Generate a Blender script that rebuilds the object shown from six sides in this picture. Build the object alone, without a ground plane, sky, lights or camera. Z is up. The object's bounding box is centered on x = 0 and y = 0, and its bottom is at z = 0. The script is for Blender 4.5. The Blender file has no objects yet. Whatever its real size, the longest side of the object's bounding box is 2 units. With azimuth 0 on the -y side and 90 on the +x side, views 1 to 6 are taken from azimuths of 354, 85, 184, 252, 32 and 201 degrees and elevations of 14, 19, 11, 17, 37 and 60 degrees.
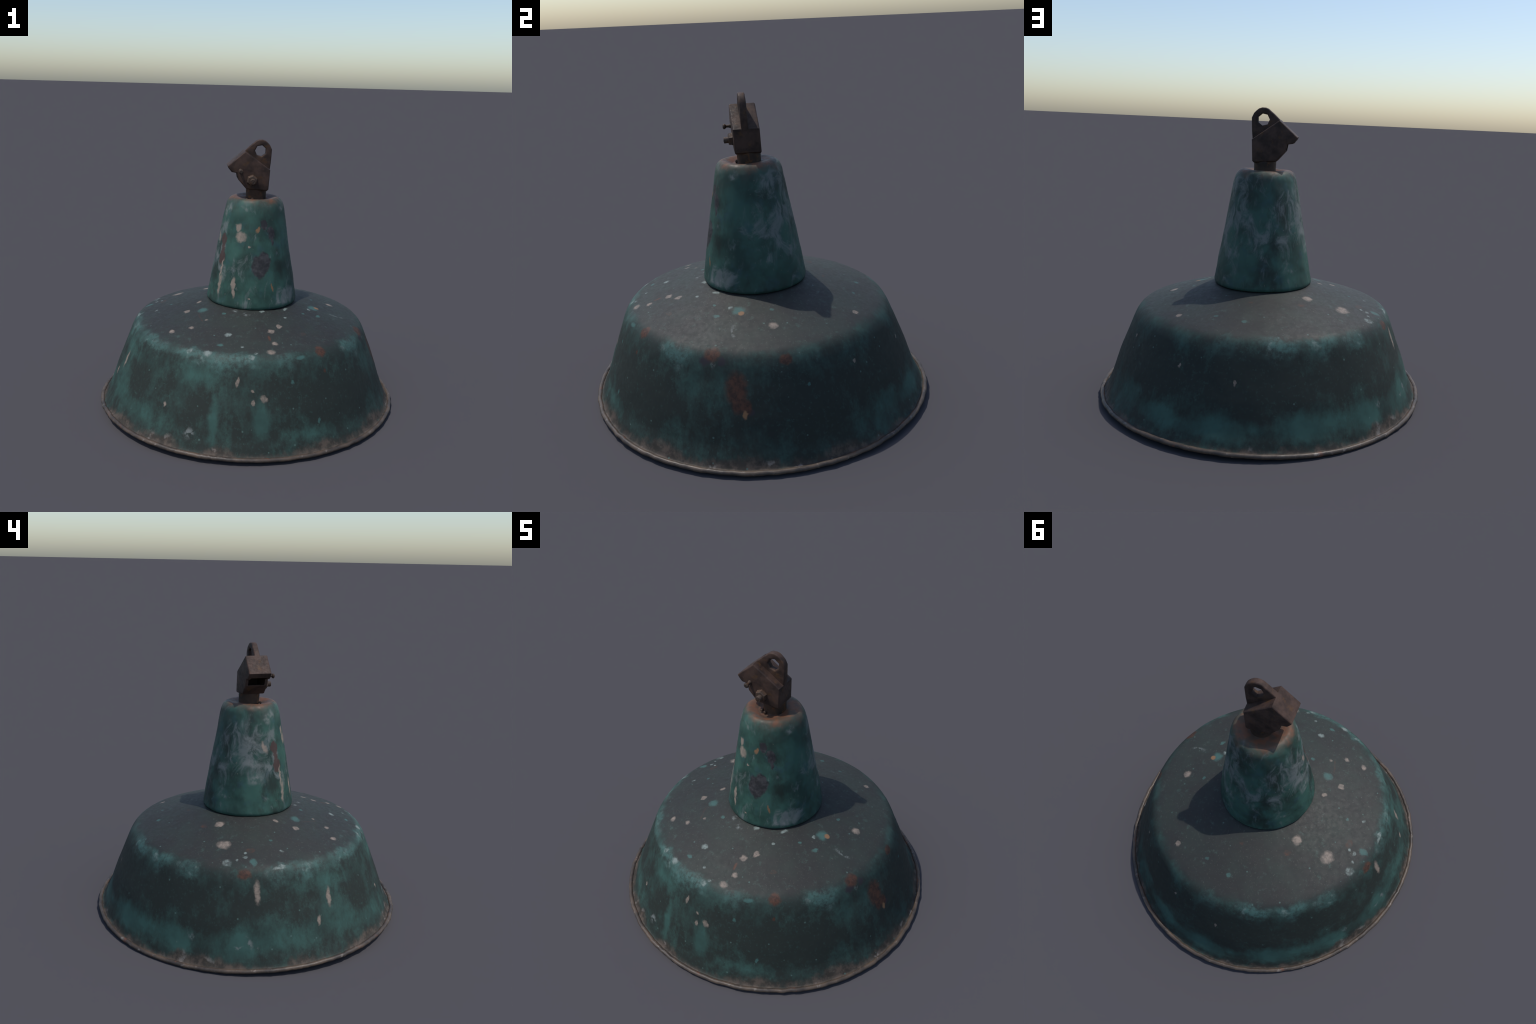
"""Old enamelled factory pendant lamp: shade, rolled rim, conical neck and cast iron hanger."""
import bpy, bmesh, math, random
from mathutils import Vector, Matrix, noise

random.seed(7)
TAU = math.tau

# ------------------------------------------------------------------ profiles
# shade, outside face, from the flange at the foot over the shoulder to the crown (radius, height)
SHADE = [(0.974, 0.034), (0.966, 0.036), (0.959, 0.046), (0.952, 0.062), (0.944, 0.082),
         (0.933, 0.108), (0.917, 0.152), (0.9005, 0.2), (0.8835, 0.25), (0.8645, 0.3),
         (0.8445, 0.35), (0.824, 0.4), (0.805, 0.447), (0.792, 0.479), (0.778, 0.508),
         (0.759, 0.536), (0.733, 0.557), (0.70, 0.571), (0.65, 0.587), (0.6, 0.602),
         (0.5, 0.632), (0.4, 0.658), (0.34, 0.674), (0.30, 0.684), (0.26, 0.688), (0.2, 0.690)]
# cone, outside face, from the tucked-in foot to the dished top (radius, height)
CONE = [(0.270, 0.688), (0.284, 0.688), (0.292, 0.690), (0.2975, 0.698), (0.2980, 0.716),
        (0.287, 0.780), (0.276, 0.850), (0.2483, 1.0), (0.2212, 1.15), (0.2003, 1.27),
        (0.1905, 1.318), (0.181, 1.349), (0.166, 1.372), (0.147, 1.384), (0.125, 1.386),
        (0.102, 1.382), (0.085, 1.378), (0.06, 1.377)]


def shade_axis(z):
    return -0.002 + 0.004 * (z - 0.4), -0.004 - 0.0136 * (z - 0.4)


def cone_axis(z):
    return 0.0132 + 0.0126 * (z - 0.7), -0.0096 - 0.0091 * (z - 0.7)


def smooth_profile(pts, per=5):
    """Catmull-Rom through the control points."""
    out = []
    n = len(pts)
    for i in range(n - 1):
        p0, p1, p2, p3 = pts[max(i - 1, 0)], pts[i], pts[i + 1], pts[min(i + 2, n - 1)]
        for k in range(per):
            t = k / per
            out.append(tuple(0.5 * (2 * b + (c - a) * t + (2 * a - 5 * b + 4 * c - d) * t * t
                                    + (3 * b - a - 3 * c + d) * t ** 3)
                             for a, b, c, d in zip(p0, p1, p2, p3)))
    out.append(pts[-1])
    return out


def rim_lift(th):
    """The rim is bent out of plane a little all round."""
    return (-0.005 * math.cos(th) - 0.006 * math.sin(th) + 0.010 * math.sin(2 * th)
            - 0.003 * math.cos(3 * th) - 0.0056 * math.sin(3 * th))


def rim_swell(th):
    """... and out of round: flattened on one side, pulled out on the opposite one."""
    return (0.0055 * math.cos(th) - 0.0112 * math.sin(th) - 0.003 * math.cos(2 * th) + 0.0150 * math.sin(2 * th)
            - 0.003 * math.cos(3 * th) - 0.0100 * math.sin(3 * th))


def rim_shift(th):
    return 0.0035 * math.cos(th - math.radians(147))


def wall_hollow(th, z):
    """Two shallow hollows pressed into the lower wall."""
    def near(c, w):
        d = (math.degrees(th) - c + 180) % 360 - 180
        return math.exp(-(d / w) ** 2)
    return (0.014 * near(-40, 32) + 0.013 * near(45, 26)) * min(1.0, max(0.0, (z - 0.03) / 0.1))


def crown_tilt(th):
    """The crown sits higher towards the front left."""
    return 0.004 + 0.0055 * math.cos(th - math.radians(-155)) + 0.0025 * math.cos(th - math.radians(70))


root = bpy.data.objects.new("pendant_lamp", None)
bpy.context.scene.collection.objects.link(root)
root["label"] = "weathered green enamel factory pendant lamp with rusty iron hanger"
root["category"] = "pendant lamp"


def add_object(name, mesh, parent=root, mat=None, smooth=True, angle=None):
    ob = bpy.data.objects.new(name, mesh)
    bpy.context.scene.collection.objects.link(ob)
    ob.parent = parent
    if mat is not None:
        for m in (mat if isinstance(mat, (list, tuple)) else [mat]):
            mesh.materials.append(m)
    mesh.polygons.foreach_set("use_smooth", [smooth] * len(mesh.polygons))
    if angle is not None:
        mesh.set_sharp_from_angle(angle=math.radians(angle))
    return ob


def lathe(profile, segs, place, inner_from=None, closed=False):
    """Sweep a (radius, height) profile; place(r, z, th) gives the final position."""
    bm = bmesh.new()
    rings = []
    for r, z in profile:
        rings.append([bm.verts.new(place(r, z, TAU * k / segs)) for k in range(segs)])
    m = len(rings)
    for i in range(m if closed else m - 1):
        a, b = rings[i], rings[(i + 1) % m]
        for k in range(segs):
            f = bm.faces.new((a[k], a[(k + 1) % segs], b[(k + 1) % segs], b[k]))
            if inner_from is not None and i >= inner_from:
                f.material_index = 1
    bmesh.ops.recalc_face_normals(bm, faces=bm.faces)
    me = bpy.data.meshes.new("lathe")
    bm.to_mesh(me)
    bm.free()
    return me


# ------------------------------------------------------------------ node helper
class Nodes:
    def __init__(self, name, rough=0.6, spec=0.3):
        self.mat = bpy.data.materials.new(name)
        self.mat.use_nodes = True
        self.nt = self.mat.node_tree
        self.bsdf = self.nt.nodes["Principled BSDF"]
        self.bsdf.inputs["Roughness"].default_value = rough
        self.bsdf.inputs["Specular IOR Level"].default_value = spec
        self.chain = None
        self.obj = self.nt.nodes.new("ShaderNodeTexCoord").outputs["Object"]

    def put(self, sock, v):
        if isinstance(v, bpy.types.NodeSocket):
            self.nt.links.new(v, sock)
        elif isinstance(v, (tuple, list)) and len(v) == 3 and sock.type == 'RGBA':
            sock.default_value = (*v, 1)
        else:
            sock.default_value = v

    def math(self, op, a, b=0.0, clamp=False):
        n = self.nt.nodes.new("ShaderNodeMath")
        n.operation = op
        n.use_clamp = clamp
        self.put(n.inputs[0], a)
        self.put(n.inputs[1], b)
        return n.outputs[0]

    def vec(self, op, a, b=(0, 0, 0), scale=None):
        n = self.nt.nodes.new("ShaderNodeVectorMath")
        n.operation = op
        self.put(n.inputs[0], a)
        if scale is None:
            self.put(n.inputs[1], b)
        else:
            self.put(n.inputs["Scale"], scale)
        return n.outputs["Value"] if op in ('LENGTH', 'DISTANCE', 'DOT_PRODUCT') else n.outputs[0]

    def scaled(self, v, s):
        return self.vec('MULTIPLY', v, s)

    def noise(self, v, scale, detail=5, rough=0.55, dist=0.0, color=False):
        n = self.nt.nodes.new("ShaderNodeTexNoise")
        self.put(n.inputs["Vector"], v)
        n.inputs["Scale"].default_value = scale
        n.inputs["Detail"].default_value = detail
        n.inputs["Roughness"].default_value = rough
        n.inputs["Distortion"].default_value = dist
        return n.outputs["Color" if color else "Fac"]

    def ramp(self, x, lo, hi, a=0.0, b=1.0, smooth=True):
        n = self.nt.nodes.new("ShaderNodeMapRange")
        n.interpolation_type = 'SMOOTHSTEP' if smooth else 'LINEAR'
        self.put(n.inputs[0], x)
        for i, v in enumerate((lo, hi, a, b)):
            self.put(n.inputs[i + 1], v)
        return n.outputs[0]

    def mix(self, fac, a, b):
        n = self.nt.nodes.new("ShaderNodeMix")
        n.data_type = 'RGBA'
        self.put(n.inputs[0], fac)
        self.put(n.inputs[6], a)
        self.put(n.inputs[7], b)
        return n.outputs[2]

    def xyz(self, v):
        n = self.nt.nodes.new("ShaderNodeSeparateXYZ")
        self.put(n.inputs[0], v)
        return n.outputs

    def warped(self, scale, amount):
        c = self.noise(self.obj, scale, 3, color=True)
        c = self.vec('SUBTRACT', c, (0.5, 0.5, 0.5))
        return self.vec('ADD', self.obj, self.scaled(c, (amount,) * 3))

    def blot(self, v, frame, w, h, depth, lo=0.62, hi=1.12):
        """Soft ellipse lying on the surface at frame (origin, euler)."""
        if self.chain is not None:      # evaluate the marks one after another (keeps the shader small)
            k = self.nt.nodes.new("ShaderNodeVectorMath")
            k.operation = 'MULTIPLY_ADD'
            self.put(k.inputs[0], self.chain)
            k.inputs[1].default_value = (1e-6, 1e-6, 1e-6)
            self.put(k.inputs[2], v)
            v = k.outputs[0]
        n = self.nt.nodes.new("ShaderNodeMapping")
        n.vector_type = 'TEXTURE'
        self.put(n.inputs["Vector"], v)
        n.inputs["Location"].default_value = frame[0]
        n.inputs["Rotation"].default_value = frame[1]
        n.inputs["Scale"].default_value = (w, h, depth)
        self.chain = self.ramp(self.vec('LENGTH', n.outputs[0]), lo, hi, 1.0, 0.0)
        return self.chain

    def bump(self, h, strength=0.2, dist=0.01):
        n = self.nt.nodes.new("ShaderNodeBump")
        n.inputs["Strength"].default_value = strength
        n.inputs["Distance"].default_value = dist
        self.put(n.inputs["Height"], h)
        self.nt.links.new(n.outputs[0], self.bsdf.inputs["Normal"])

    def finish(self, col, rough=None):
        self.put(self.bsdf.inputs["Base Color"], col)
        if rough is not None:
            self.put(self.bsdf.inputs["Roughness"], rough)
        return self.mat


def frame_on(profile, axis, th_deg, r=None, z=None, tilt=0.0):
    """Tangent frame on a lathed surface: x round the axis, y up the slope, z outwards."""
    pts = smooth_profile(profile)
    key = (lambda p: abs(p[0] - r)) if r is not None else (lambda p: abs(p[1] - z))
    i = min(range(1, len(pts) - 1), key=lambda k: key(pts[k]))
    pr, pz = pts[i]
    sr, sz = pts[i + 1][0] - pts[i - 1][0], pts[i + 1][1] - pts[i - 1][1]
    th = math.radians(th_deg)
    c, s = math.cos(th), math.sin(th)
    ax, ay = axis(pz)
    tang = Vector((-s, c, 0))
    up = Vector((sr * c, sr * s, sz)).normalized()
    nor = tang.cross(up)
    if tilt:
        a = math.radians(tilt)
        tang, up = tang * math.cos(a) + up * math.sin(a), up * math.cos(a) - tang * math.sin(a)
    m = Matrix((tang, up, nor)).transposed()
    return (ax + pr * c, ay + pr * s, pz), m.to_euler('XYZ')


# palette (linear base colours)
TEAL = (0.040, 0.092, 0.079)
TEAL_DEEP = (0.029, 0.061, 0.053)
SOOT = (0.0205, 0.0255, 0.0225)
SOOT_TOP = (0.0235, 0.0240, 0.0228)
CREAM = (0.240, 0.193, 0.158)
PALE = (0.165, 0.200, 0.185)
SMEAR = (0.135, 0.150, 0.145)
RUST = (0.080, 0.036, 0.023)
OCHRE = (0.190, 0.105, 0.055)
BARE = (0.028, 0.026, 0.030)
BROWN = (0.060, 0.035, 0.031)
DUST = (0.092, 0.070, 0.056)

# paint marks on the shade: angle, radius, half width round, half length up the slope, tilt
SHADE_MARKS = {
    "cream": [(-156, .451, .018, .020, 0), (-167, .355, .014, .020, 20), (-134, .571, .017, .016, 0),
              (-141.5, .648, .022, .016, 0), (-130.5, .466, .010, .010, 0), (-79.7, .516, .021, .022, 0),
              (-72.2, .469, .018, .019, 0), (-80.9, .630, .016, .020, 10), (-84.2, .711, .024, .021, 0),
              (-99.2, .813, .009, .028, -8), (-92.8, .857, .010, .017, 0), (-88.7, .849, .019, .023, 30),
              (148.6, .558, .040, .036, 0), (135.8, .379, .030, .028, 0), (167.4, .808, .018, .066, 3),
              (-161.8, .841, .016, .058, -6), (-168, .884, .012, .030, -15), (4, .567, .024, .024, 0),
              (49.8, .661, .016, .016, 0), (32.4, .813, .010, .010, 0), (-93.2, .834, .012, .008, 0),
              (-128, .885, .008, .016, 0), (64, .83, .007, .014, 0), (86, .845, .008, .016, 10)],
    "pale": [(-108, .568, .020, .018, 0), (-94, .741, .021, .017, 0), (-91.6, .713, .010, .010, 0),
             (-98.2, .66, .010, .010, 0), (-114, .738, .026, .022, 0), (-122.8, .745, .014, .022, 0),
             (177.5, .744, .037, .010, 0), (179, .733, .022, .008, 0), (153.6, .704, .024, .030, 0),
             (162.1, .658, .013, .014, 0), (161.9, .624, .010, .010, 0), (158.1, .677, .008, .008, 0),
             (-178, .62, .013, .013, 0), (-79.7, .304, .018, .014, 0), (-48, .322, .022, .012, 0),
             (-60, .40, .013, .012, 0), (-24, .42, .012, .010, 0)],
    "teal": [(-145.5, .384, .030, .030, 0), (-121.2, .365, .011, .011, 0), (-109.7, .659, .020, .012, 0),
             (-71, .752, .027, .013, 0), (178.8, .527, .010, .010, 0), (-17.4, .428, .036, .032, 0),
             (6.5, .446, .011, .010, 0), (85.4, .605, .013, .012, 0), (68.7, .574, .011, .011, 0),
             (-66.7, .905, .011, .015, 0), (-76.3, .817, .010, .012, 0), (12.5, .83, .010, .010, 0),
             (-38, .42, .012, .012, 0), (-30, .50, .020, .014, 0), (166, .70, .02, .03, 0)],
    "smear": [(-111.5, .318, .014, .026, 0), (-98, .345, .020, .020, 40), (-16.4, .597, .014, .050, 15),
              (164.6, .909, .014, .045, 25), (160.8, .921, .040, .012, 0), (167.5, .925, .014, .020, -20),
              (142.3, .908, .018, .038, 35), (-116, .925, .030, .035, 0), (-22, .77, .012, .040, 0)],
    "rust": [(-59.6, .744, .036, .036, 0), (-82.7, .584, .010, .026, 0), (-60, .806, .011, .014, 0),
             (161.9, .763, .038, .032, 0), (-22.7, .747, .042, .040, 0), (-13, .826, .056, .082, 0),
             (-9.5, .86, .026, .042, 0), (5.5, .772, .034, .026, 0), (-12, .852, .04, .05, 0)],
    "faint_rust": [(164.6, .600, .030, .020, 0), (124.1, .445, .022, .018, 0), (84.9, .402, .014, .012, 0),
                   (-136.5, .463, .006, .055, 60), (-60, .585, .02, .012, 0)],
    "ochre": [(-15.1, .449, .014, .016, 0), (-10, .872, .014, .022, 0)],
    "bare": [(-25.2, .776, .030, .026, 0), (-18.5, .772, .020, .022, 0), (-8.0, .868, .018, .020, 0)],
}
# paint marks on the cone: angle, height, half width, half length, tilt
CONE_MARKS = {
    "cream": [(-122.7, 1.201, .020, .026, 0), (-116.9, 1.152, .037, .031, 0), (-144.3, .834, .016, .066, -4),
              (-121.4, .862, .013, .046, 0), (-120, .80, .010, .04, 0), (-101.5, 1.085, .010, .006, 0),
              (-99.1, .770, .009, .007, 0), (-170.5, 1.122, .017, .038, 20), (-146, .93, .008, .06, -5)],
    "ochre": [(-88.7, 1.198, .011, .023, -15), (-67.5, .827, .007, .026, 8)],
    "smear": [(-116, 1.334, .026, .010, -30), (-150.5, 1.318, .020, .036, 0), (-150.5, 1.05, .030, .040, 0),
              (173.8, .941, .055, .030, 20), (168.9, 1.034, .055, .022, -10), (-45, .735, .05, .018, 0),
              (-58, .74, .03, .02, 0), (-30, 1.33, .03, .02, 30), (165, 1.19, .05, .018, -35),
              (-162, 1.30, .03, .04, 0), (-140, .90, .02, .05, 0)],
    "brown": [(-152.5, 1.110, .032, .036, 0), (-150.3, .993, .030, .040, 0), (-151, 1.05, .018, .05, 0)],
    "bare": [(-77.7, 1.225, .021, .030, 10), (-64.7, 1.168, .024, .042, 0), (-63.2, 1.114, .012, .023, 0),
             (-86, .980, .046, .070, 6), (-79, .992, .042, .060, 0), (-84, .930, .030, .035, 0)],
}


def marks(n, v, table, key, profile, axis, by, depth=0.05, grow=1.0, lo=0.55, hi=1.15):
    out = 0.0
    for th, pos, w, h, tilt in table[key]:
        f = frame_on(profile, axis, th, tilt=tilt, **{by: pos})
        out = n.math('MAXIMUM', n.blot(v, f, w * 1.12 * grow, h * 1.12 * grow, depth, lo, hi), out)
        n.chain = out
    return out


# ------------------------------------------------------------------ materials
def enamel_shade():
    n = Nodes("weathered_green_enamel", 0.55, 0.22)
    x, y, z = n.xyz(n.obj)
    flat = n.scaled(n.obj, (1, 1, 0))
    radius = n.vec('LENGTH', flat)
    fine = n.noise(n.obj, 38, 6, 0.65)
    coarse = n.noise(n.obj, 3.2, 4)
    streak = n.noise(n.scaled(n.obj, (1, 1, 0.22)), 11, 7, 0.62)
    blotch = n.noise(n.scaled(n.obj, (1, 1, 0.6)), 7, 7, 0.68)
    speck = n.noise(n.obj, 95, 3, 0.6)

    # enamel with uneven depth of colour
    col = n.mix(n.ramp(n.noise(n.obj, 6, 6, 0.6), 0.36, 0.64), TEAL_DEEP, TEAL)
    col = n.mix(n.ramp(fine, 0.45, 0.75, 0, 0.25), col, (0.046, 0.108, 0.092))

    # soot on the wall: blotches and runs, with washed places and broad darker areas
    grime = n.math('ADD', n.math('MULTIPLY', streak, 0.55), n.math('MULTIPLY', blotch, 0.50))
    grime = n.math('ADD', grime, n.math('MULTIPLY', n.noise(n.scaled(n.obj, (1, 1, 0.7)), 24, 6, 0.7), 0.30))
    grime = n.math('ADD', grime, n.math('MULTIPLY', n.noise(n.scaled(n.obj, (1, 1, 0.75)), 62, 5, 0.7), 0.26))
    grime = n.math('SUBTRACT', grime, 0.155)
    wash = [(-107.3, .890, .036, .15, .30), (-90.2, .895, .062, .12, .28), (-116, .806, .12, .09, .20),
            (-140, .915, .20, .07, .16), (-30, .825, .12, .09, .12), (45, .91, .14, .08, .14),
            (62, .925, .20, .055, .24), (85, .922, .22, .070, .28), (110, .920, .22, .080, .30),
            (135, .916, .22, .090, .30), (160, .913, .22, .095, .24), (-175, .905, .20, .09, .18),
            (-160, .885, .15, .12, .12), (-70, .925, .18, .04, .12), (-165, .80, .22, .06, .12)]
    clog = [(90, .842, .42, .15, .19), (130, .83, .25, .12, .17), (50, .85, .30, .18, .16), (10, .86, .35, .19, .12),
            (-62, .87, .18, .18, .20), (-45, .87, .20, .18, .14), (-80, .84, .08, .10, .10), (-116, .885, .09, .09, .14),
            (-145, .86, .10, .10, .12), (165, .835, .16, .08, .12), (-98, .915, .03, .06, .12)]
    v0 = n.warped(6, 0.10)
    for th, r, w, h, k in wash:
        m = n.blot(v0, frame_on(SHADE, shade_axis, th, r=r), w, h, 0.16, 0.25, 1.3)
        grime = n.chain = n.math('SUBTRACT', grime, n.math('MULTIPLY', m, k))
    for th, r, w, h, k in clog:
        m = n.blot(v0, frame_on(SHADE, shade_axis, th, r=r), w, h, 0.2, 0.25, 1.3)
        grime = n.chain = n.math('ADD', grime, n.math('MULTIPLY', m, k))
    grime_mask = n.ramp(grime, 0.41, 0.71, 0.0, 0.97, smooth=False)
    bare_specks = n.ramp(n.noise(n.obj, 55, 5, 0.7), 0.54, 0.70, 0.0, 0.45)
    grime_mask = n.math('MULTIPLY', grime_mask, n.math('SUBTRACT', 1.0, bare_specks))
    col = n.mix(grime_mask, col, SOOT)

    # settled soot on the crown with a ragged edge at the shoulder
    edge = n.math('ADD', radius, n.math('MULTIPLY', n.math('SUBTRACT', n.noise(n.obj, 9, 6, 0.65), 0.5), 0.16))
    crown = n.ramp(edge, 0.695, 0.775, 1.0, 0.0)
    crown_col = n.mix(n.ramp(n.noise(n.obj, 6, 6, 0.6), 0.35, 0.7), SOOT_TOP, (0.025, 0.031, 0.027))
    crown_col = n.mix(n.ramp(speck, 0.60, 0.72, 0, 0.6), crown_col, (0.075, 0.076, 0.064))
    crown_col = n.mix(n.ramp(n.noise(n.obj, 20, 6, 0.72), 0.56, 0.72, 0, 0.6), crown_col, (0.050, 0.085, 0.072))
    col = n.mix(n.math('MULTIPLY', crown, 0.96), col, crown_col)

    # shoulder worn to paler enamel in places
    d = n.math('ABSOLUTE', n.math('SUBTRACT', edge, 0.760))
    where = 0.06
    for th, w, k in [(-103, .18, .9), (-122, .16, .7), (-145, .20, .65), (-168, .16, .6), (178, .12, .6), (-38, .13, .75),
                     (-78, .08, .5), (103, .14, .9), (120, .12, .75), (136, .10, .5), (80, .08, .35), (60, .1, .15), (15, .12, .15)]:
        m = n.blot(v0, frame_on(SHADE, shade_axis, th, r=.762), w, .11, 0.12, 0.4, 1.15)
        where = n.chain = n.math('MAXIMUM', where, n.math('MULTIPLY', m, k))
    worn = n.math('MULTIPLY', n.ramp(d, 0.006, 0.046, 1.0, 0.0), n.ramp(fine, 0.32, 0.60, 0.25, 1.0))
    worn = n.math('MULTIPLY', n.math('MULTIPLY', worn, where), n.ramp(coarse, 0.30, 0.5, 0.5, 1.0))
    col = n.mix(n.math('MULTIPLY', worn, 0.85), col, (0.066, 0.142, 0.128))
    col = n.mix(n.math('MULTIPLY', worn, n.ramp(n.noise(n.obj, 16, 5, 0.6), 0.54, 0.70, 0, 0.9)), col, PALE)

    # dusty brown scuffed foot
    foot = n.math('ADD', z, n.math('MULTIPLY', n.math('SUBTRACT', n.noise(n.scaled(n.obj, (1, 1, .4)), 9, 7, 0.68), 0.5), 0.16))
    thick = 0.0
    for th, w, k in [(-150, .22, .045), (-128, .20, .055), (-105, .2, .03), (-70, .2, .03), (-40, .2, .035), (-10, .3, .045),
                     (20, .2, .03), (-175, .15, .035), (143, .16, .035), (158, .1, .02)]:
        m = n.blot(v0, frame_on(SHADE, shade_axis, th, r=.945), w, .12, 0.16, 0.3, 1.15)
        thick = n.chain = n.math('MAXIMUM', thick, n.math('MULTIPLY', m, k))
    foot = n.math('SUBTRACT', foot, thick)
    foot_mask = n.ramp(foot, 0.014, 0.058, 1.0, 0.0)
    foot_col = n.mix(n.ramp(n.noise(n.obj, 20, 6, 0.65), 0.4, 0.62), (0.040, 0.033, 0.027), DUST)
    foot_col = n.mix(n.ramp(n.noise(n.obj, 13, 4), 0.60, 0.70, 0, 0.75), foot_col, (0.19, 0.168, 0.152))
    col = n.mix(n.math('MULTIPLY', foot_mask, 0.9), col, foot_col)

    # pin-prick specks all over
    cell = n.nt.nodes.new("ShaderNodeTexVoronoi")
    n.put(cell.inputs["Vector"], n.obj)
    cell.inputs["Scale"].default_value = 20
    pick = n.ramp(n.xyz(cell.outputs["Color"])[0], 0.80, 0.82)
    dots = n.math('MULTIPLY', n.ramp(cell.outputs["Distance"], 0.07, 0.14, 1.0, 0.0), pick)
    col = n.mix(n.math('MULTIPLY', dots, 0.7), col, (0.075, 0.125, 0.112))

    # placed paint splashes, chips and rust
    v = n.warped(30, 0.030)
    args = (SHADE, shade_axis, "r")
    col = n.mix(n.math('MULTIPLY', marks(n, v, SHADE_MARKS, "teal", *args), n.ramp(fine, 0.3, 0.6, 0.45, 0.85)), col, (0.048, 0.110, 0.100))
    wisp = n.ramp(n.noise(n.obj, 34, 4, 0.6, 0.4), 0.42, 0.62)
    col = n.mix(n.math('MULTIPLY', marks(n, v, SHADE_MARKS, "smear", *args, lo=0.2, hi=1.25), wisp), col, SMEAR)
    col = n.mix(marks(n, v, SHADE_MARKS, "bare", *args), col, BARE)
    rust_col = n.mix(n.ramp(n.noise(n.obj, 40, 6, 0.7), 0.36, 0.62), (0.036, 0.020, 0.016), RUST)
    rust = marks(n, v, SHADE_MARKS, "rust", *args)
    col = n.mix(n.math('MULTIPLY', rust, 0.92), col, rust_col)
    fr = n.math('MULTIPLY', marks(n, v, SHADE_MARKS, "faint_rust", *args), n.ramp(fine, 0.4, 0.65, 0.1, 0.7))
    col = n.mix(fr, col, RUST)
    col = n.mix(marks(n, v, SHADE_MARKS, "ochre", *args), col, OCHRE)
    chip = n.mix(n.ramp(n.noise(n.obj, 50, 5), 0.38, 0.62), (0.150, 0.125, 0.105), CREAM)
    cream = marks(n, v, SHADE_MARKS, "cream", *args)
    col = n.mix(n.math('MULTIPLY', cream, n.ramp(fine, 0.3, 0.6, 0.7, 0.95)), col, chip)
    pale = marks(n, v, SHADE_MARKS, "pale", *args)
    col = n.mix(n.math('MULTIPLY', pale, n.ramp(n.noise(n.obj, 40, 4), 0.35, 0.62, 0.2, 0.95)), col, PALE)

    n.put(n.bsdf.inputs["Specular IOR Level"], n.math('ADD', 0.20, n.math('MULTIPLY', crown, 0.12)))
    n.bump(n.math('ADD', n.math('MULTIPLY', fine, 0.3), n.math('SUBTRACT', cream, rust)), 0.06, 0.003)
    return n.finish(col, n.ramp(fine, 0.3, 0.7, 0.56, 0.68))


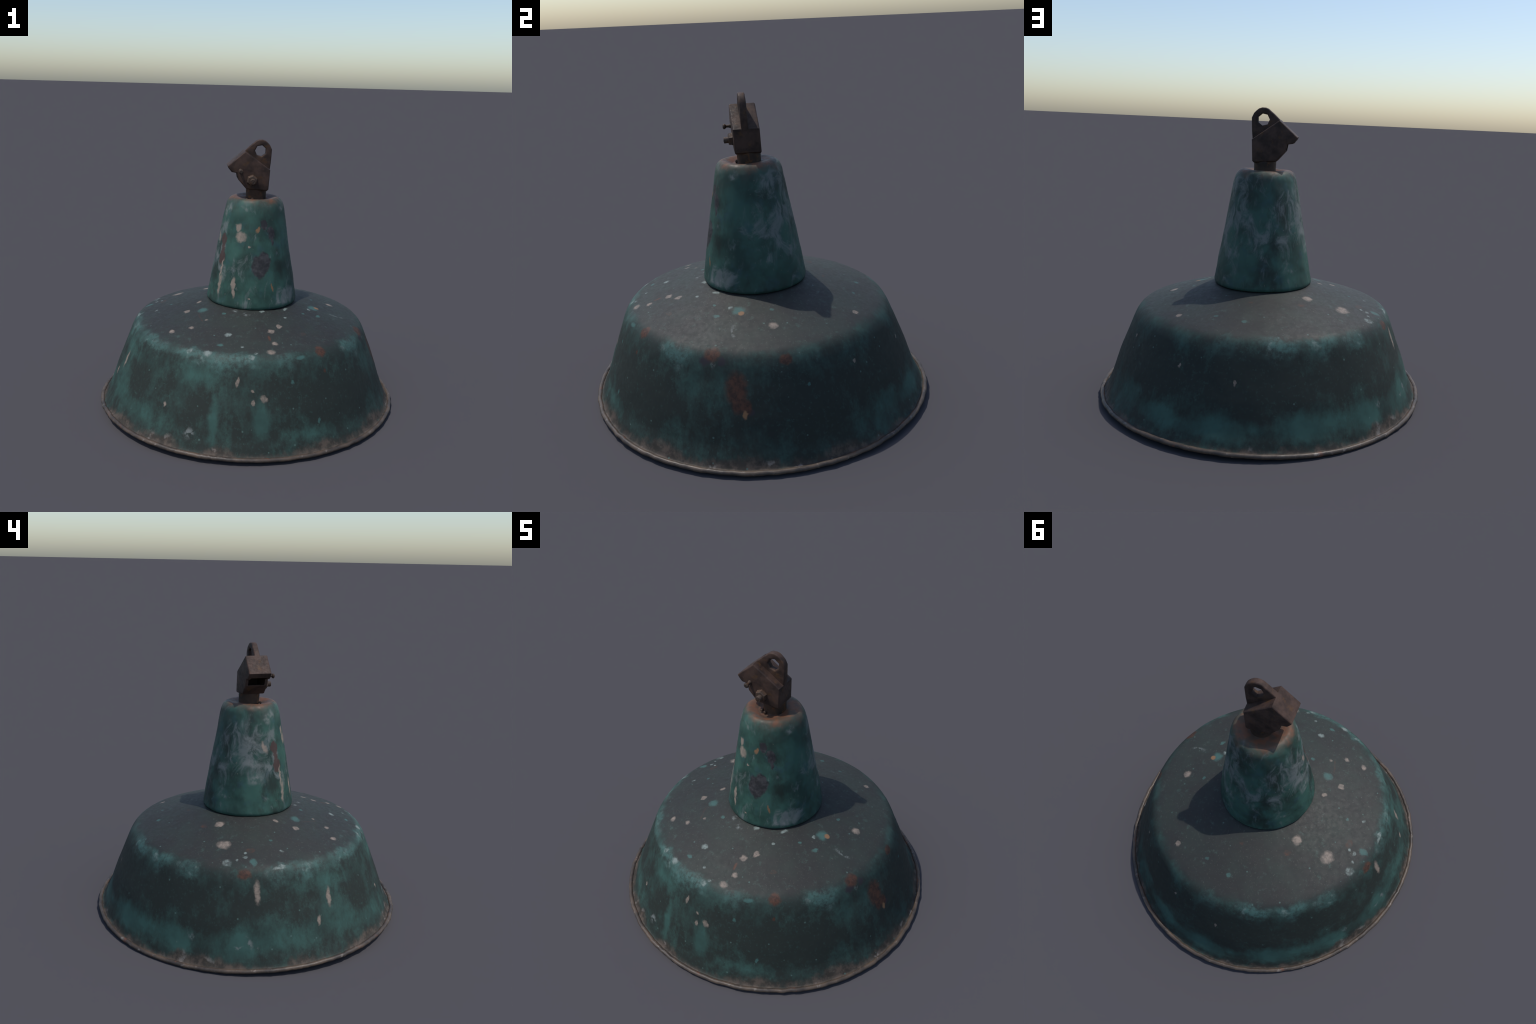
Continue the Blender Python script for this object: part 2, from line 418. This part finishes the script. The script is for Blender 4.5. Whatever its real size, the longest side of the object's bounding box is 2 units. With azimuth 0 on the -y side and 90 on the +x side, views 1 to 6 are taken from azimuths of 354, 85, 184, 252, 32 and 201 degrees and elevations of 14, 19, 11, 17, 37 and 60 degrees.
def enamel_cone():
    n = Nodes("weathered_cone_enamel", 0.5, 0.25)
    x, y, z = n.xyz(n.obj)
    fine = n.noise(n.obj, 40, 6, 0.65)
    col = n.mix(n.ramp(n.noise(n.obj, 5, 5, 0.6), 0.36, 0.64), (0.018, 0.044, 0.036), (0.036, 0.092, 0.074))
    col = n.mix(n.ramp(n.noise(n.scaled(n.obj, (1, 1, 0.6)), 6, 6, 0.66), 0.46, 0.68, 0, 0.9), col, (0.017, 0.027, 0.023))
    col = n.mix(n.ramp(n.noise(n.obj, 13, 5, 0.6), 0.52, 0.75, 0, 0.5), col, (0.030, 0.070, 0.085))

    # wiped, chalky smears, thickest on one side
    tilt = n.nt.nodes.new("ShaderNodeMapping")
    n.put(tilt.inputs["Vector"], n.warped(8, 0.05))
    tilt.inputs["Rotation"].default_value = (0.6, 0.5, 0.2)
    tilt.inputs["Scale"].default_value = (1.0, 0.8, 0.5)
    wisp = n.noise(tilt.outputs[0], 12, 8, 0.66, 0.9)
    v0 = n.warped(9, 0.10)
    where = 0.0
    for th, zz, w, h, k in [(178, 1.10, .16, .26, .17), (160, 1.22, .10, .12, .10), (120, 1.10, .16, .28, .11),
                            (85, 1.05, .16, .32, .12), (50, 1.05, .18, .32, .13), (15, 1.0, .18, .26, .13), (-45, .76, .13, .08, .19),
                            (-148, 1.0, .06, .26, .13), (45, 1.31, .15, .08, .17), (-100, .73, .14, .04, .08),
                            (-20, .90, .1, .15, .10), (-105, .95, .16, .12, .05)]:
        m = n.blot(v0, frame_on(CONE, cone_axis, th, z=zz), w, h, 0.12, 0.35, 1.2)
        where = n.chain = n.math('MAXIMUM', where, n.math('MULTIPLY', m, k))
    chalk = n.ramp(n.math('ADD', wisp, where), 0.55, 0.76, 0.0, 0.9)
    col = n.mix(chalk, col, (0.128, 0.146, 0.144))
    dots = n.ramp(n.noise(n.obj, 48, 3, 0.5), 0.70, 0.76, 0, 0.5)
    col = n.mix(dots, col, (0.16, 0.14, 0.115))

    v = n.warped(24, 0.042)
    args = (CONE, cone_axis, "z")
    streaky = n.ramp(n.noise(n.obj, 24, 5, 0.6, 0.3), 0.36, 0.60, 0.15, 0.95)
    col = n.mix(n.math('MULTIPLY', marks(n, v, CONE_MARKS, "smear", *args, lo=0.15, hi=1.3), streaky), col, (0.165, 0.178, 0.172))
    col = n.mix(n.math('MULTIPLY', marks(n, v, CONE_MARKS, "brown", *args, lo=0.75, hi=1.1), 0.9), col, BROWN)
    bare = marks(n, v, CONE_MARKS, "bare", *args, lo=0.8, hi=1.1)
    bare_col = n.mix(n.ramp(n.noise(n.obj, 30, 4), 0.4, 0.7), (0.025, 0.023, 0.026), (0.056, 0.052, 0.056))
    col = n.mix(n.math('MULTIPLY', bare, 0.95), col, bare_col)
    cream = marks(n, v, CONE_MARKS, "cream", *args)
    col = n.mix(n.math('MULTIPLY', cream, n.ramp(fine, 0.3, 0.6, 0.6, 0.96)), col, CREAM)
    col = n.mix(n.math('MULTIPLY', marks(n, v, CONE_MARKS, "ochre", *args), 0.9), col, OCHRE)

    # rust bled from the collar over the dished top
    off = n.vec('SUBTRACT', n.obj, (0.024, -0.018, 1.372))
    rr = n.math('ADD', n.vec('LENGTH', n.scaled(off, (1, 1, 1.6))),
                n.math('MULTIPLY', n.math('SUBTRACT', n.noise(n.obj, 10, 5, 0.6), 0.5), 0.12))
    ring = n.ramp(rr, 0.132, 0.190, 1.0, 0.0)
    ring_col = n.mix(n.ramp(n.noise(n.obj, 24, 4), 0.4, 0.62), (0.088, 0.055, 0.038), (0.150, 0.062, 0.033))
    col = n.mix(n.math('MULTIPLY', ring, 0.9), col, ring_col)
    stain = n.math('MULTIPLY', n.ramp(rr, 0.15, 0.26, 1.0, 0.0), n.ramp(n.noise(n.scaled(n.obj, (1, 1, .3)), 14, 4), 0.4, 0.62, 0.15, 0.7))
    col = n.mix(n.math('MULTIPLY', stain, n.math('SUBTRACT', 1.0, ring)), col, (0.060, 0.066, 0.052))

    n.bump(n.math('ADD', n.math('MULTIPLY', fine, 0.6), n.math('SUBTRACT', cream, bare)), 0.10, 0.004)
    return n.finish(col, n.ramp(fine, 0.3, 0.7, 0.42, 0.64))


def rim_metal():
    n = Nodes("scuffed_rim_metal", 0.5, 0.4)
    fine = n.noise(n.obj, 35, 6, 0.65)
    col = n.mix(n.ramp(n.noise(n.obj, 9, 6, 0.6), 0.35, 0.65), (0.040, 0.032, 0.027), (0.090, 0.064, 0.046))
    col = n.mix(n.ramp(fine, 0.58, 0.72, 0, 0.8), col, (0.22, 0.19, 0.165))
    col = n.mix(n.ramp(n.noise(n.obj, 16, 4), 0.60, 0.70, 0, 0.7), col, (0.12, 0.05, 0.032))
    n.bump(fine, 0.3, 0.006)
    return n.finish(col, n.ramp(fine, 0.3, 0.7, 0.55, 0.4))


def rusty_iron(name, a=(0.026, 0.0165, 0.0135), b=(0.064, 0.038, 0.029), c=(0.078, 0.040, 0.018)):
    n = Nodes(name, 0.6, 0.22)
    fine = n.noise(n.obj, 70, 6, 0.65)
    col = n.mix(n.ramp(n.noise(n.obj, 16, 6, 0.6), 0.32, 0.66), a, b)
    col = n.mix(n.ramp(n.noise(n.obj, 24, 5, 0.6), 0.54, 0.70, 0, 0.75), col, c)
    col = n.mix(n.ramp(fine, 0.62, 0.78, 0, 0.4), col, (0.105, 0.082, 0.070))
    n.bump(fine, 0.22, 0.003)
    return n.finish(col, n.ramp(fine, 0.3, 0.7, 0.5, 0.72))


def lining():
    n = Nodes("aged_white_lining", 0.4, 0.4)
    col = n.mix(n.ramp(n.noise(n.obj, 6, 6), 0.35, 0.7), (0.42, 0.40, 0.36), (0.30, 0.27, 0.22))
    return n.finish(col)


MAT_SHADE, MAT_CONE, MAT_RIM, MAT_LINING = enamel_shade(), enamel_cone(), rim_metal(), lining()
MAT_IRON = rusty_iron("rusty_cast_iron")
MAT_COLLAR = rusty_iron("rusty_collar_iron", (0.026, 0.019, 0.015), (0.060, 0.036, 0.024), (0.130, 0.052, 0.016))
MAT_BOLT = rusty_iron("rusty_bolt_iron", (0.032, 0.023, 0.018), (0.078, 0.053, 0.040), (0.090, 0.044, 0.022))

# ------------------------------------------------------------------ shade
def dent(p, amount, scale):
    return amount * noise.fractal(Vector(p) * scale, 0.7, 2.0, 4)


def place_shade(r, z, th):
    ax, ay = shade_axis(z)
    low = min(1.0, max(0.0, 1.0 - (z - 0.04) / 0.46))
    bent = low ** 3
    high = min(1.0, max(0.0, (z - 0.35) / 0.2))
    c, s = math.cos(th), math.sin(th)
    rr = r + (0.8 * rim_swell(th) - wall_hollow(th, z)) * low + rim_shift(th) * low ** 8 + 0.005 * math.sin(2 * th) * (1 - low) + dent((c * r, s * r, z), 0.0022, 4.0)
    zz = z + rim_lift(th) * bent + crown_tilt(th) * high + dent((c * r + 5, s * r, z), 0.0016, 5.0)
    edge = max(0.0, 1.0 - abs(z - 0.040) / 0.03)
    rr += edge * dent((c * 3, s * 3, 2), 0.004, 6.0)
    return ax * (1 - low) + rr * c, ay * (1 - low) + rr * s, zz


outer = smooth_profile(SHADE, 5)
inner = [(r - 0.010, z - 0.010) for r, z in reversed(outer)]
inner[-1] = (outer[0][0] - 0.004, outer[0][1] - 0.008)
shade_mesh = lathe(outer + inner, 480, place_shade, inner_from=len(outer), closed=True)
add_object("shade", shade_mesh, mat=[MAT_SHADE, MAT_LINING])

# ------------------------------------------------------------------ rolled rim
BEAD_R, BEAD_Z = 0.984, 0.0285


def place_bead(a, b, th):
    c, s = math.cos(th), math.sin(th)
    fat = 0.0132 + 0.0016 * noise.noise(Vector((c * 7, s * 7, 3))) + 0.0012 * noise.noise(Vector((c * 26, s * 26, 9)))
    rr = BEAD_R + 0.85 * rim_swell(th) + rim_shift(th) + a * fat + dent((c * 3, s * 3, 2), 0.004, 6.0)
    zz = BEAD_Z + rim_lift(th) + b * fat * 0.95 + 0.0012 * noise.noise(Vector((c * 11, s * 11, 5)))
    return rr * c, rr * s, zz


bead_profile = [(math.cos(TAU * k / 14), math.sin(TAU * k / 14)) for k in range(14)]
bead = add_object("rim", lathe(bead_profile, 480, place_bead, closed=True), mat=MAT_RIM)

# ------------------------------------------------------------------ cone
def place_cone(r, z, th):
    ax, ay = cone_axis(z)
    c, s = math.cos(th), math.sin(th)
    d = dent((c * r, s * r, z), 0.0030, 6.0)
    if z > 1.36:                                   # the top is dished towards the front
        z -= 0.013 * max(0.0, min(1.0, (0.15 - r) / 0.06)) * max(0.0, 0.25 - s)
    return ax + (r + d) * c, ay + (r + d) * s, z + (0.5 * d if r < 0.2 else 0.0) + crown_tilt(th) * min(1.0, max(0.0, 1 - (z - 0.70) / 0.1))


outer = smooth_profile(CONE, 5)
inner = [(max(r - 0.008, 0.052), z - (0.008 if z > 1.3 else 0.0)) for r, z in reversed(outer)]
cone_mesh = lathe(outer + inner, 256, place_cone, inner_from=len(outer), closed=True)
add_object("cone", cone_mesh, mat=[MAT_CONE, MAT_LINING])

# ------------------------------------------------------------------ hanger
HEAD_SHIFT = 0.004


def head_axis(z):
    """Middle plane of the hanger: it leans a little to the front."""
    return -0.0175 - 0.050 * (z - 1.43)


collar_profile = smooth_profile([(0.058, 1.352), (0.0705, 1.354), (0.0715, 1.362), (0.067, 1.368),
                                 (0.0662, 1.385), (0.0665, 1.41), (0.067, 1.428), (0.064, 1.440), (0.04, 1.442)], 3)


def place_collar(r, z, th):
    c, s = math.cos(th), math.sin(th)
    r += dent((c * r, s * r, z), 0.0012, 30.0)
    return 0.0275 + r * c, -0.0110 + r * s - 0.05 * (z - 1.4), z


add_object("collar", lathe(collar_profile, 72, place_collar), mat=MAT_COLLAR)


def plate(name, outlines, half, bevel, mid, segs=2):
    """Extruded and bevelled outline(s) in the x-z plane, following the leaning middle plane."""
    cu = bpy.data.curves.new(name, 'CURVE')
    cu.dimensions = '2D'
    cu.fill_mode = 'BOTH'
    cu.extrude = half - bevel
    cu.bevel_depth = bevel
    cu.bevel_resolution = segs
    cu.offset = -bevel
    for pts in outlines:
        sp = cu.splines.new('POLY')
        sp.points.add(len(pts) - 1)
        for q, (a, b) in zip(sp.points, pts):
            q.co = (a, b, 0, 1)
        sp.use_cyclic_u = True
    tmp = bpy.data.objects.new(name, cu)
    bpy.context.scene.collection.objects.link(tmp)
    bpy.context.view_layer.update()
    me = bpy.data.meshes.new_from_object(tmp.evaluated_get(bpy.context.evaluated_depsgraph_get()))
    bpy.data.objects.remove(tmp)
    bm = bmesh.new()
    bm.from_mesh(me)
    bmesh.ops.remove_doubles(bm, verts=bm.verts, dist=1e-5)
    for v in bm.verts:
        a, b, c = v.co
        v.co = (a + HEAD_SHIFT, mid(b) + c, b)
    bmesh.ops.recalc_face_normals(bm, faces=bm.faces)
    if bm.calc_volume(signed=True) < 0:
        bmesh.ops.reverse_faces(bm, faces=bm.faces)
    bm.to_mesh(me)
    bm.free()
    return me


HEAD = [(-0.058, 1.682), (-0.169, 1.586), (-0.163, 1.571), (-0.143, 1.547), (-0.108, 1.541), (-0.101, 1.500),
        (-0.048, 1.439), (0.086, 1.427), (0.096, 1.436), (0.104, 1.564)]
bracket = add_object("bracket", plate("bracket", [HEAD], 0.0735, 0.009, head_axis, 3), mat=MAT_IRON, angle=28)

# hollow mouth under the nose
MOUTH = [(-0.156, 1.515), (-0.148, 1.573), (-0.062, 1.647), (0.05, 1.566), (0.05, 1.47), (-0.05, 1.47),
         (-0.075, 1.503), (-0.13, 1.503)]
cut = bpy.data.objects.new("cutter", plate("cutter", [MOUTH], 0.054, 0.004, lambda z: head_axis(z) + 0.002, 1))
bpy.context.scene.collection.objects.link(cut)
mod = bracket.modifiers.new("mouth", 'BOOLEAN')
mod.operation = 'DIFFERENCE'
mod.solver = 'EXACT'
mod.object = cut
bpy.context.view_layer.update()
hollow = bpy.data.meshes.new_from_object(bracket.evaluated_get(bpy.context.evaluated_depsgraph_get()))
bracket.modifiers.clear()
bracket.data = hollow
bpy.data.objects.remove(cut)
hollow.polygons.foreach_set("use_smooth", [True] * len(hollow.polygons))
hollow.set_sharp_from_angle(angle=math.radians(28))

# hanging eye: a lug with a chunky ring round a seven-sided hole
EYE = [(-0.072, 1.669), (-0.020, 1.716), (0.017, 1.746), (0.033, 1.7515), (0.055, 1.752), (0.075, 1.745), (0.091, 1.731),
       (0.104, 1.717), (0.1165, 1.689), (0.1120, 1.612), (0.1055, 1.556), (0.05, 1.54), (-0.04, 1.60)]
HOLE = [(0.0435 + 0.036 * math.cos(math.radians(75 + 360 / 7 * k)),
         1.681 + 0.036 * math.sin(math.radians(75 + 360 / 7 * k))) for k in range(7)]
add_object("hanging_eye", plate("hanging_eye", [EYE, HOLE], 0.0195, 0.008, lambda z: head_axis(z) - 0.0065, 3),
           parent=bracket, mat=MAT_IRON, angle=40)


def spindle(name, profile, segs, origin, parent, mat, axis=Vector((0, -1, 0)), angle=35, spin=0.0):
    """Turned part standing on the bracket: profile of (radius, distance along the axis)."""
    q = Vector((0, 0, 1)).rotation_difference(axis).to_matrix()
    o = Vector(origin)

    def place(r, z, th):
        return o + q @ Vector((r * math.cos(th + spin), r * math.sin(th + spin), z))
    return add_object(name, lathe(profile + [(0.0004, profile[-1][1])], segs, place), parent, mat, angle=angle)


lean = Vector((0, -1, -0.05)).normalized()
# clamp bolt: hexagon nut, washer boss and slotted stud end
spindle("nut", [(0.037, -0.004), (0.037, 0.004), (0.034, 0.008), (0.034, 0.019), (0.029, 0.024), (0.020, 0.0245)], 6,
        (-0.008, -0.0945, 1.497), bracket, MAT_BOLT, lean, spin=0.35)
spindle("stud", [(0.0175, 0.0), (0.0175, 0.044), (0.0155, 0.047), (0.006, 0.0465)], 20,
        (-0.006, -0.0965, 1.494), bracket, MAT_BOLT, lean)
slot = bmesh.new()
bmesh.ops.create_cube(slot, size=1.0)
for v in slot.verts:
    v.co = Vector((v.co.x * 0.026, v.co.y * 0.006, v.co.z * 0.005))
    v.co = Matrix.Rotation(math.radians(-35), 3, 'Y') @ v.co + Vector((-0.006, -0.1415, 1.4915))
sm = bpy.data.meshes.new("stud_slot")
slot.to_mesh(sm)
slot.free()
add_object("stud_slot", sm, bracket, MAT_COLLAR, smooth=False)
# small locking screw with a flared head
spindle("screw", [(0.013, -0.004), (0.0105, 0.004), (0.0080, 0.011), (0.0076, 0.022), (0.0115, 0.026), (0.0155, 0.031),
                  (0.0150, 0.038), (0.009, 0.042)], 10, (-0.083, -0.1005, 1.558), bracket, MAT_BOLT, lean)
# grub screw and weld lump at the foot of the collar
spindle("grub_screw", [(0.010, -0.006), (0.010, 0.010), (0.007, 0.014)], 8, (0.000, -0.072, 1.372), bracket, MAT_COLLAR,
        Vector((-0.25, -1, 0)).normalized())
lump = bmesh.new()
bmesh.ops.create_icosphere(lump, subdivisions=3, radius=1.0)
for v in lump.verts:
    k = 1 + 0.35 * noise.noise(v.co * 2.0)
    v.co = Vector((-0.036 + v.co.x * 0.014 * k, -0.056 + v.co.y * 0.012 * k, 1.366 + v.co.z * 0.009 * k))
lm = bpy.data.meshes.new("weld_lump")
lump.to_mesh(lm)
lump.free()
add_object("weld_lump", lm, bracket, MAT_COLLAR)
# two rivet pits on the sloping top of the bracket
slope = Vector((0.118, 0, 0.162)).normalized()
for px, py in ((-0.026, -0.062), (-0.036, 0.012)):
    pz = 1.682 - (px + 0.058) * (0.118 / 0.162)
    spindle("rivet", [(0.0105, -0.004), (0.0105, 0.0015), (0.0065, 0.0018), (0.005, -0.0025)], 12,
            (px, py, pz), bracket, MAT_COLLAR, slope)

# ------------------------------------------------------------------ rest on z = 0
bpy.context.view_layer.update()
low = min(v.co.z for v in bead.data.vertices)
for v in bead.data.vertices:
    v.co.z -= low
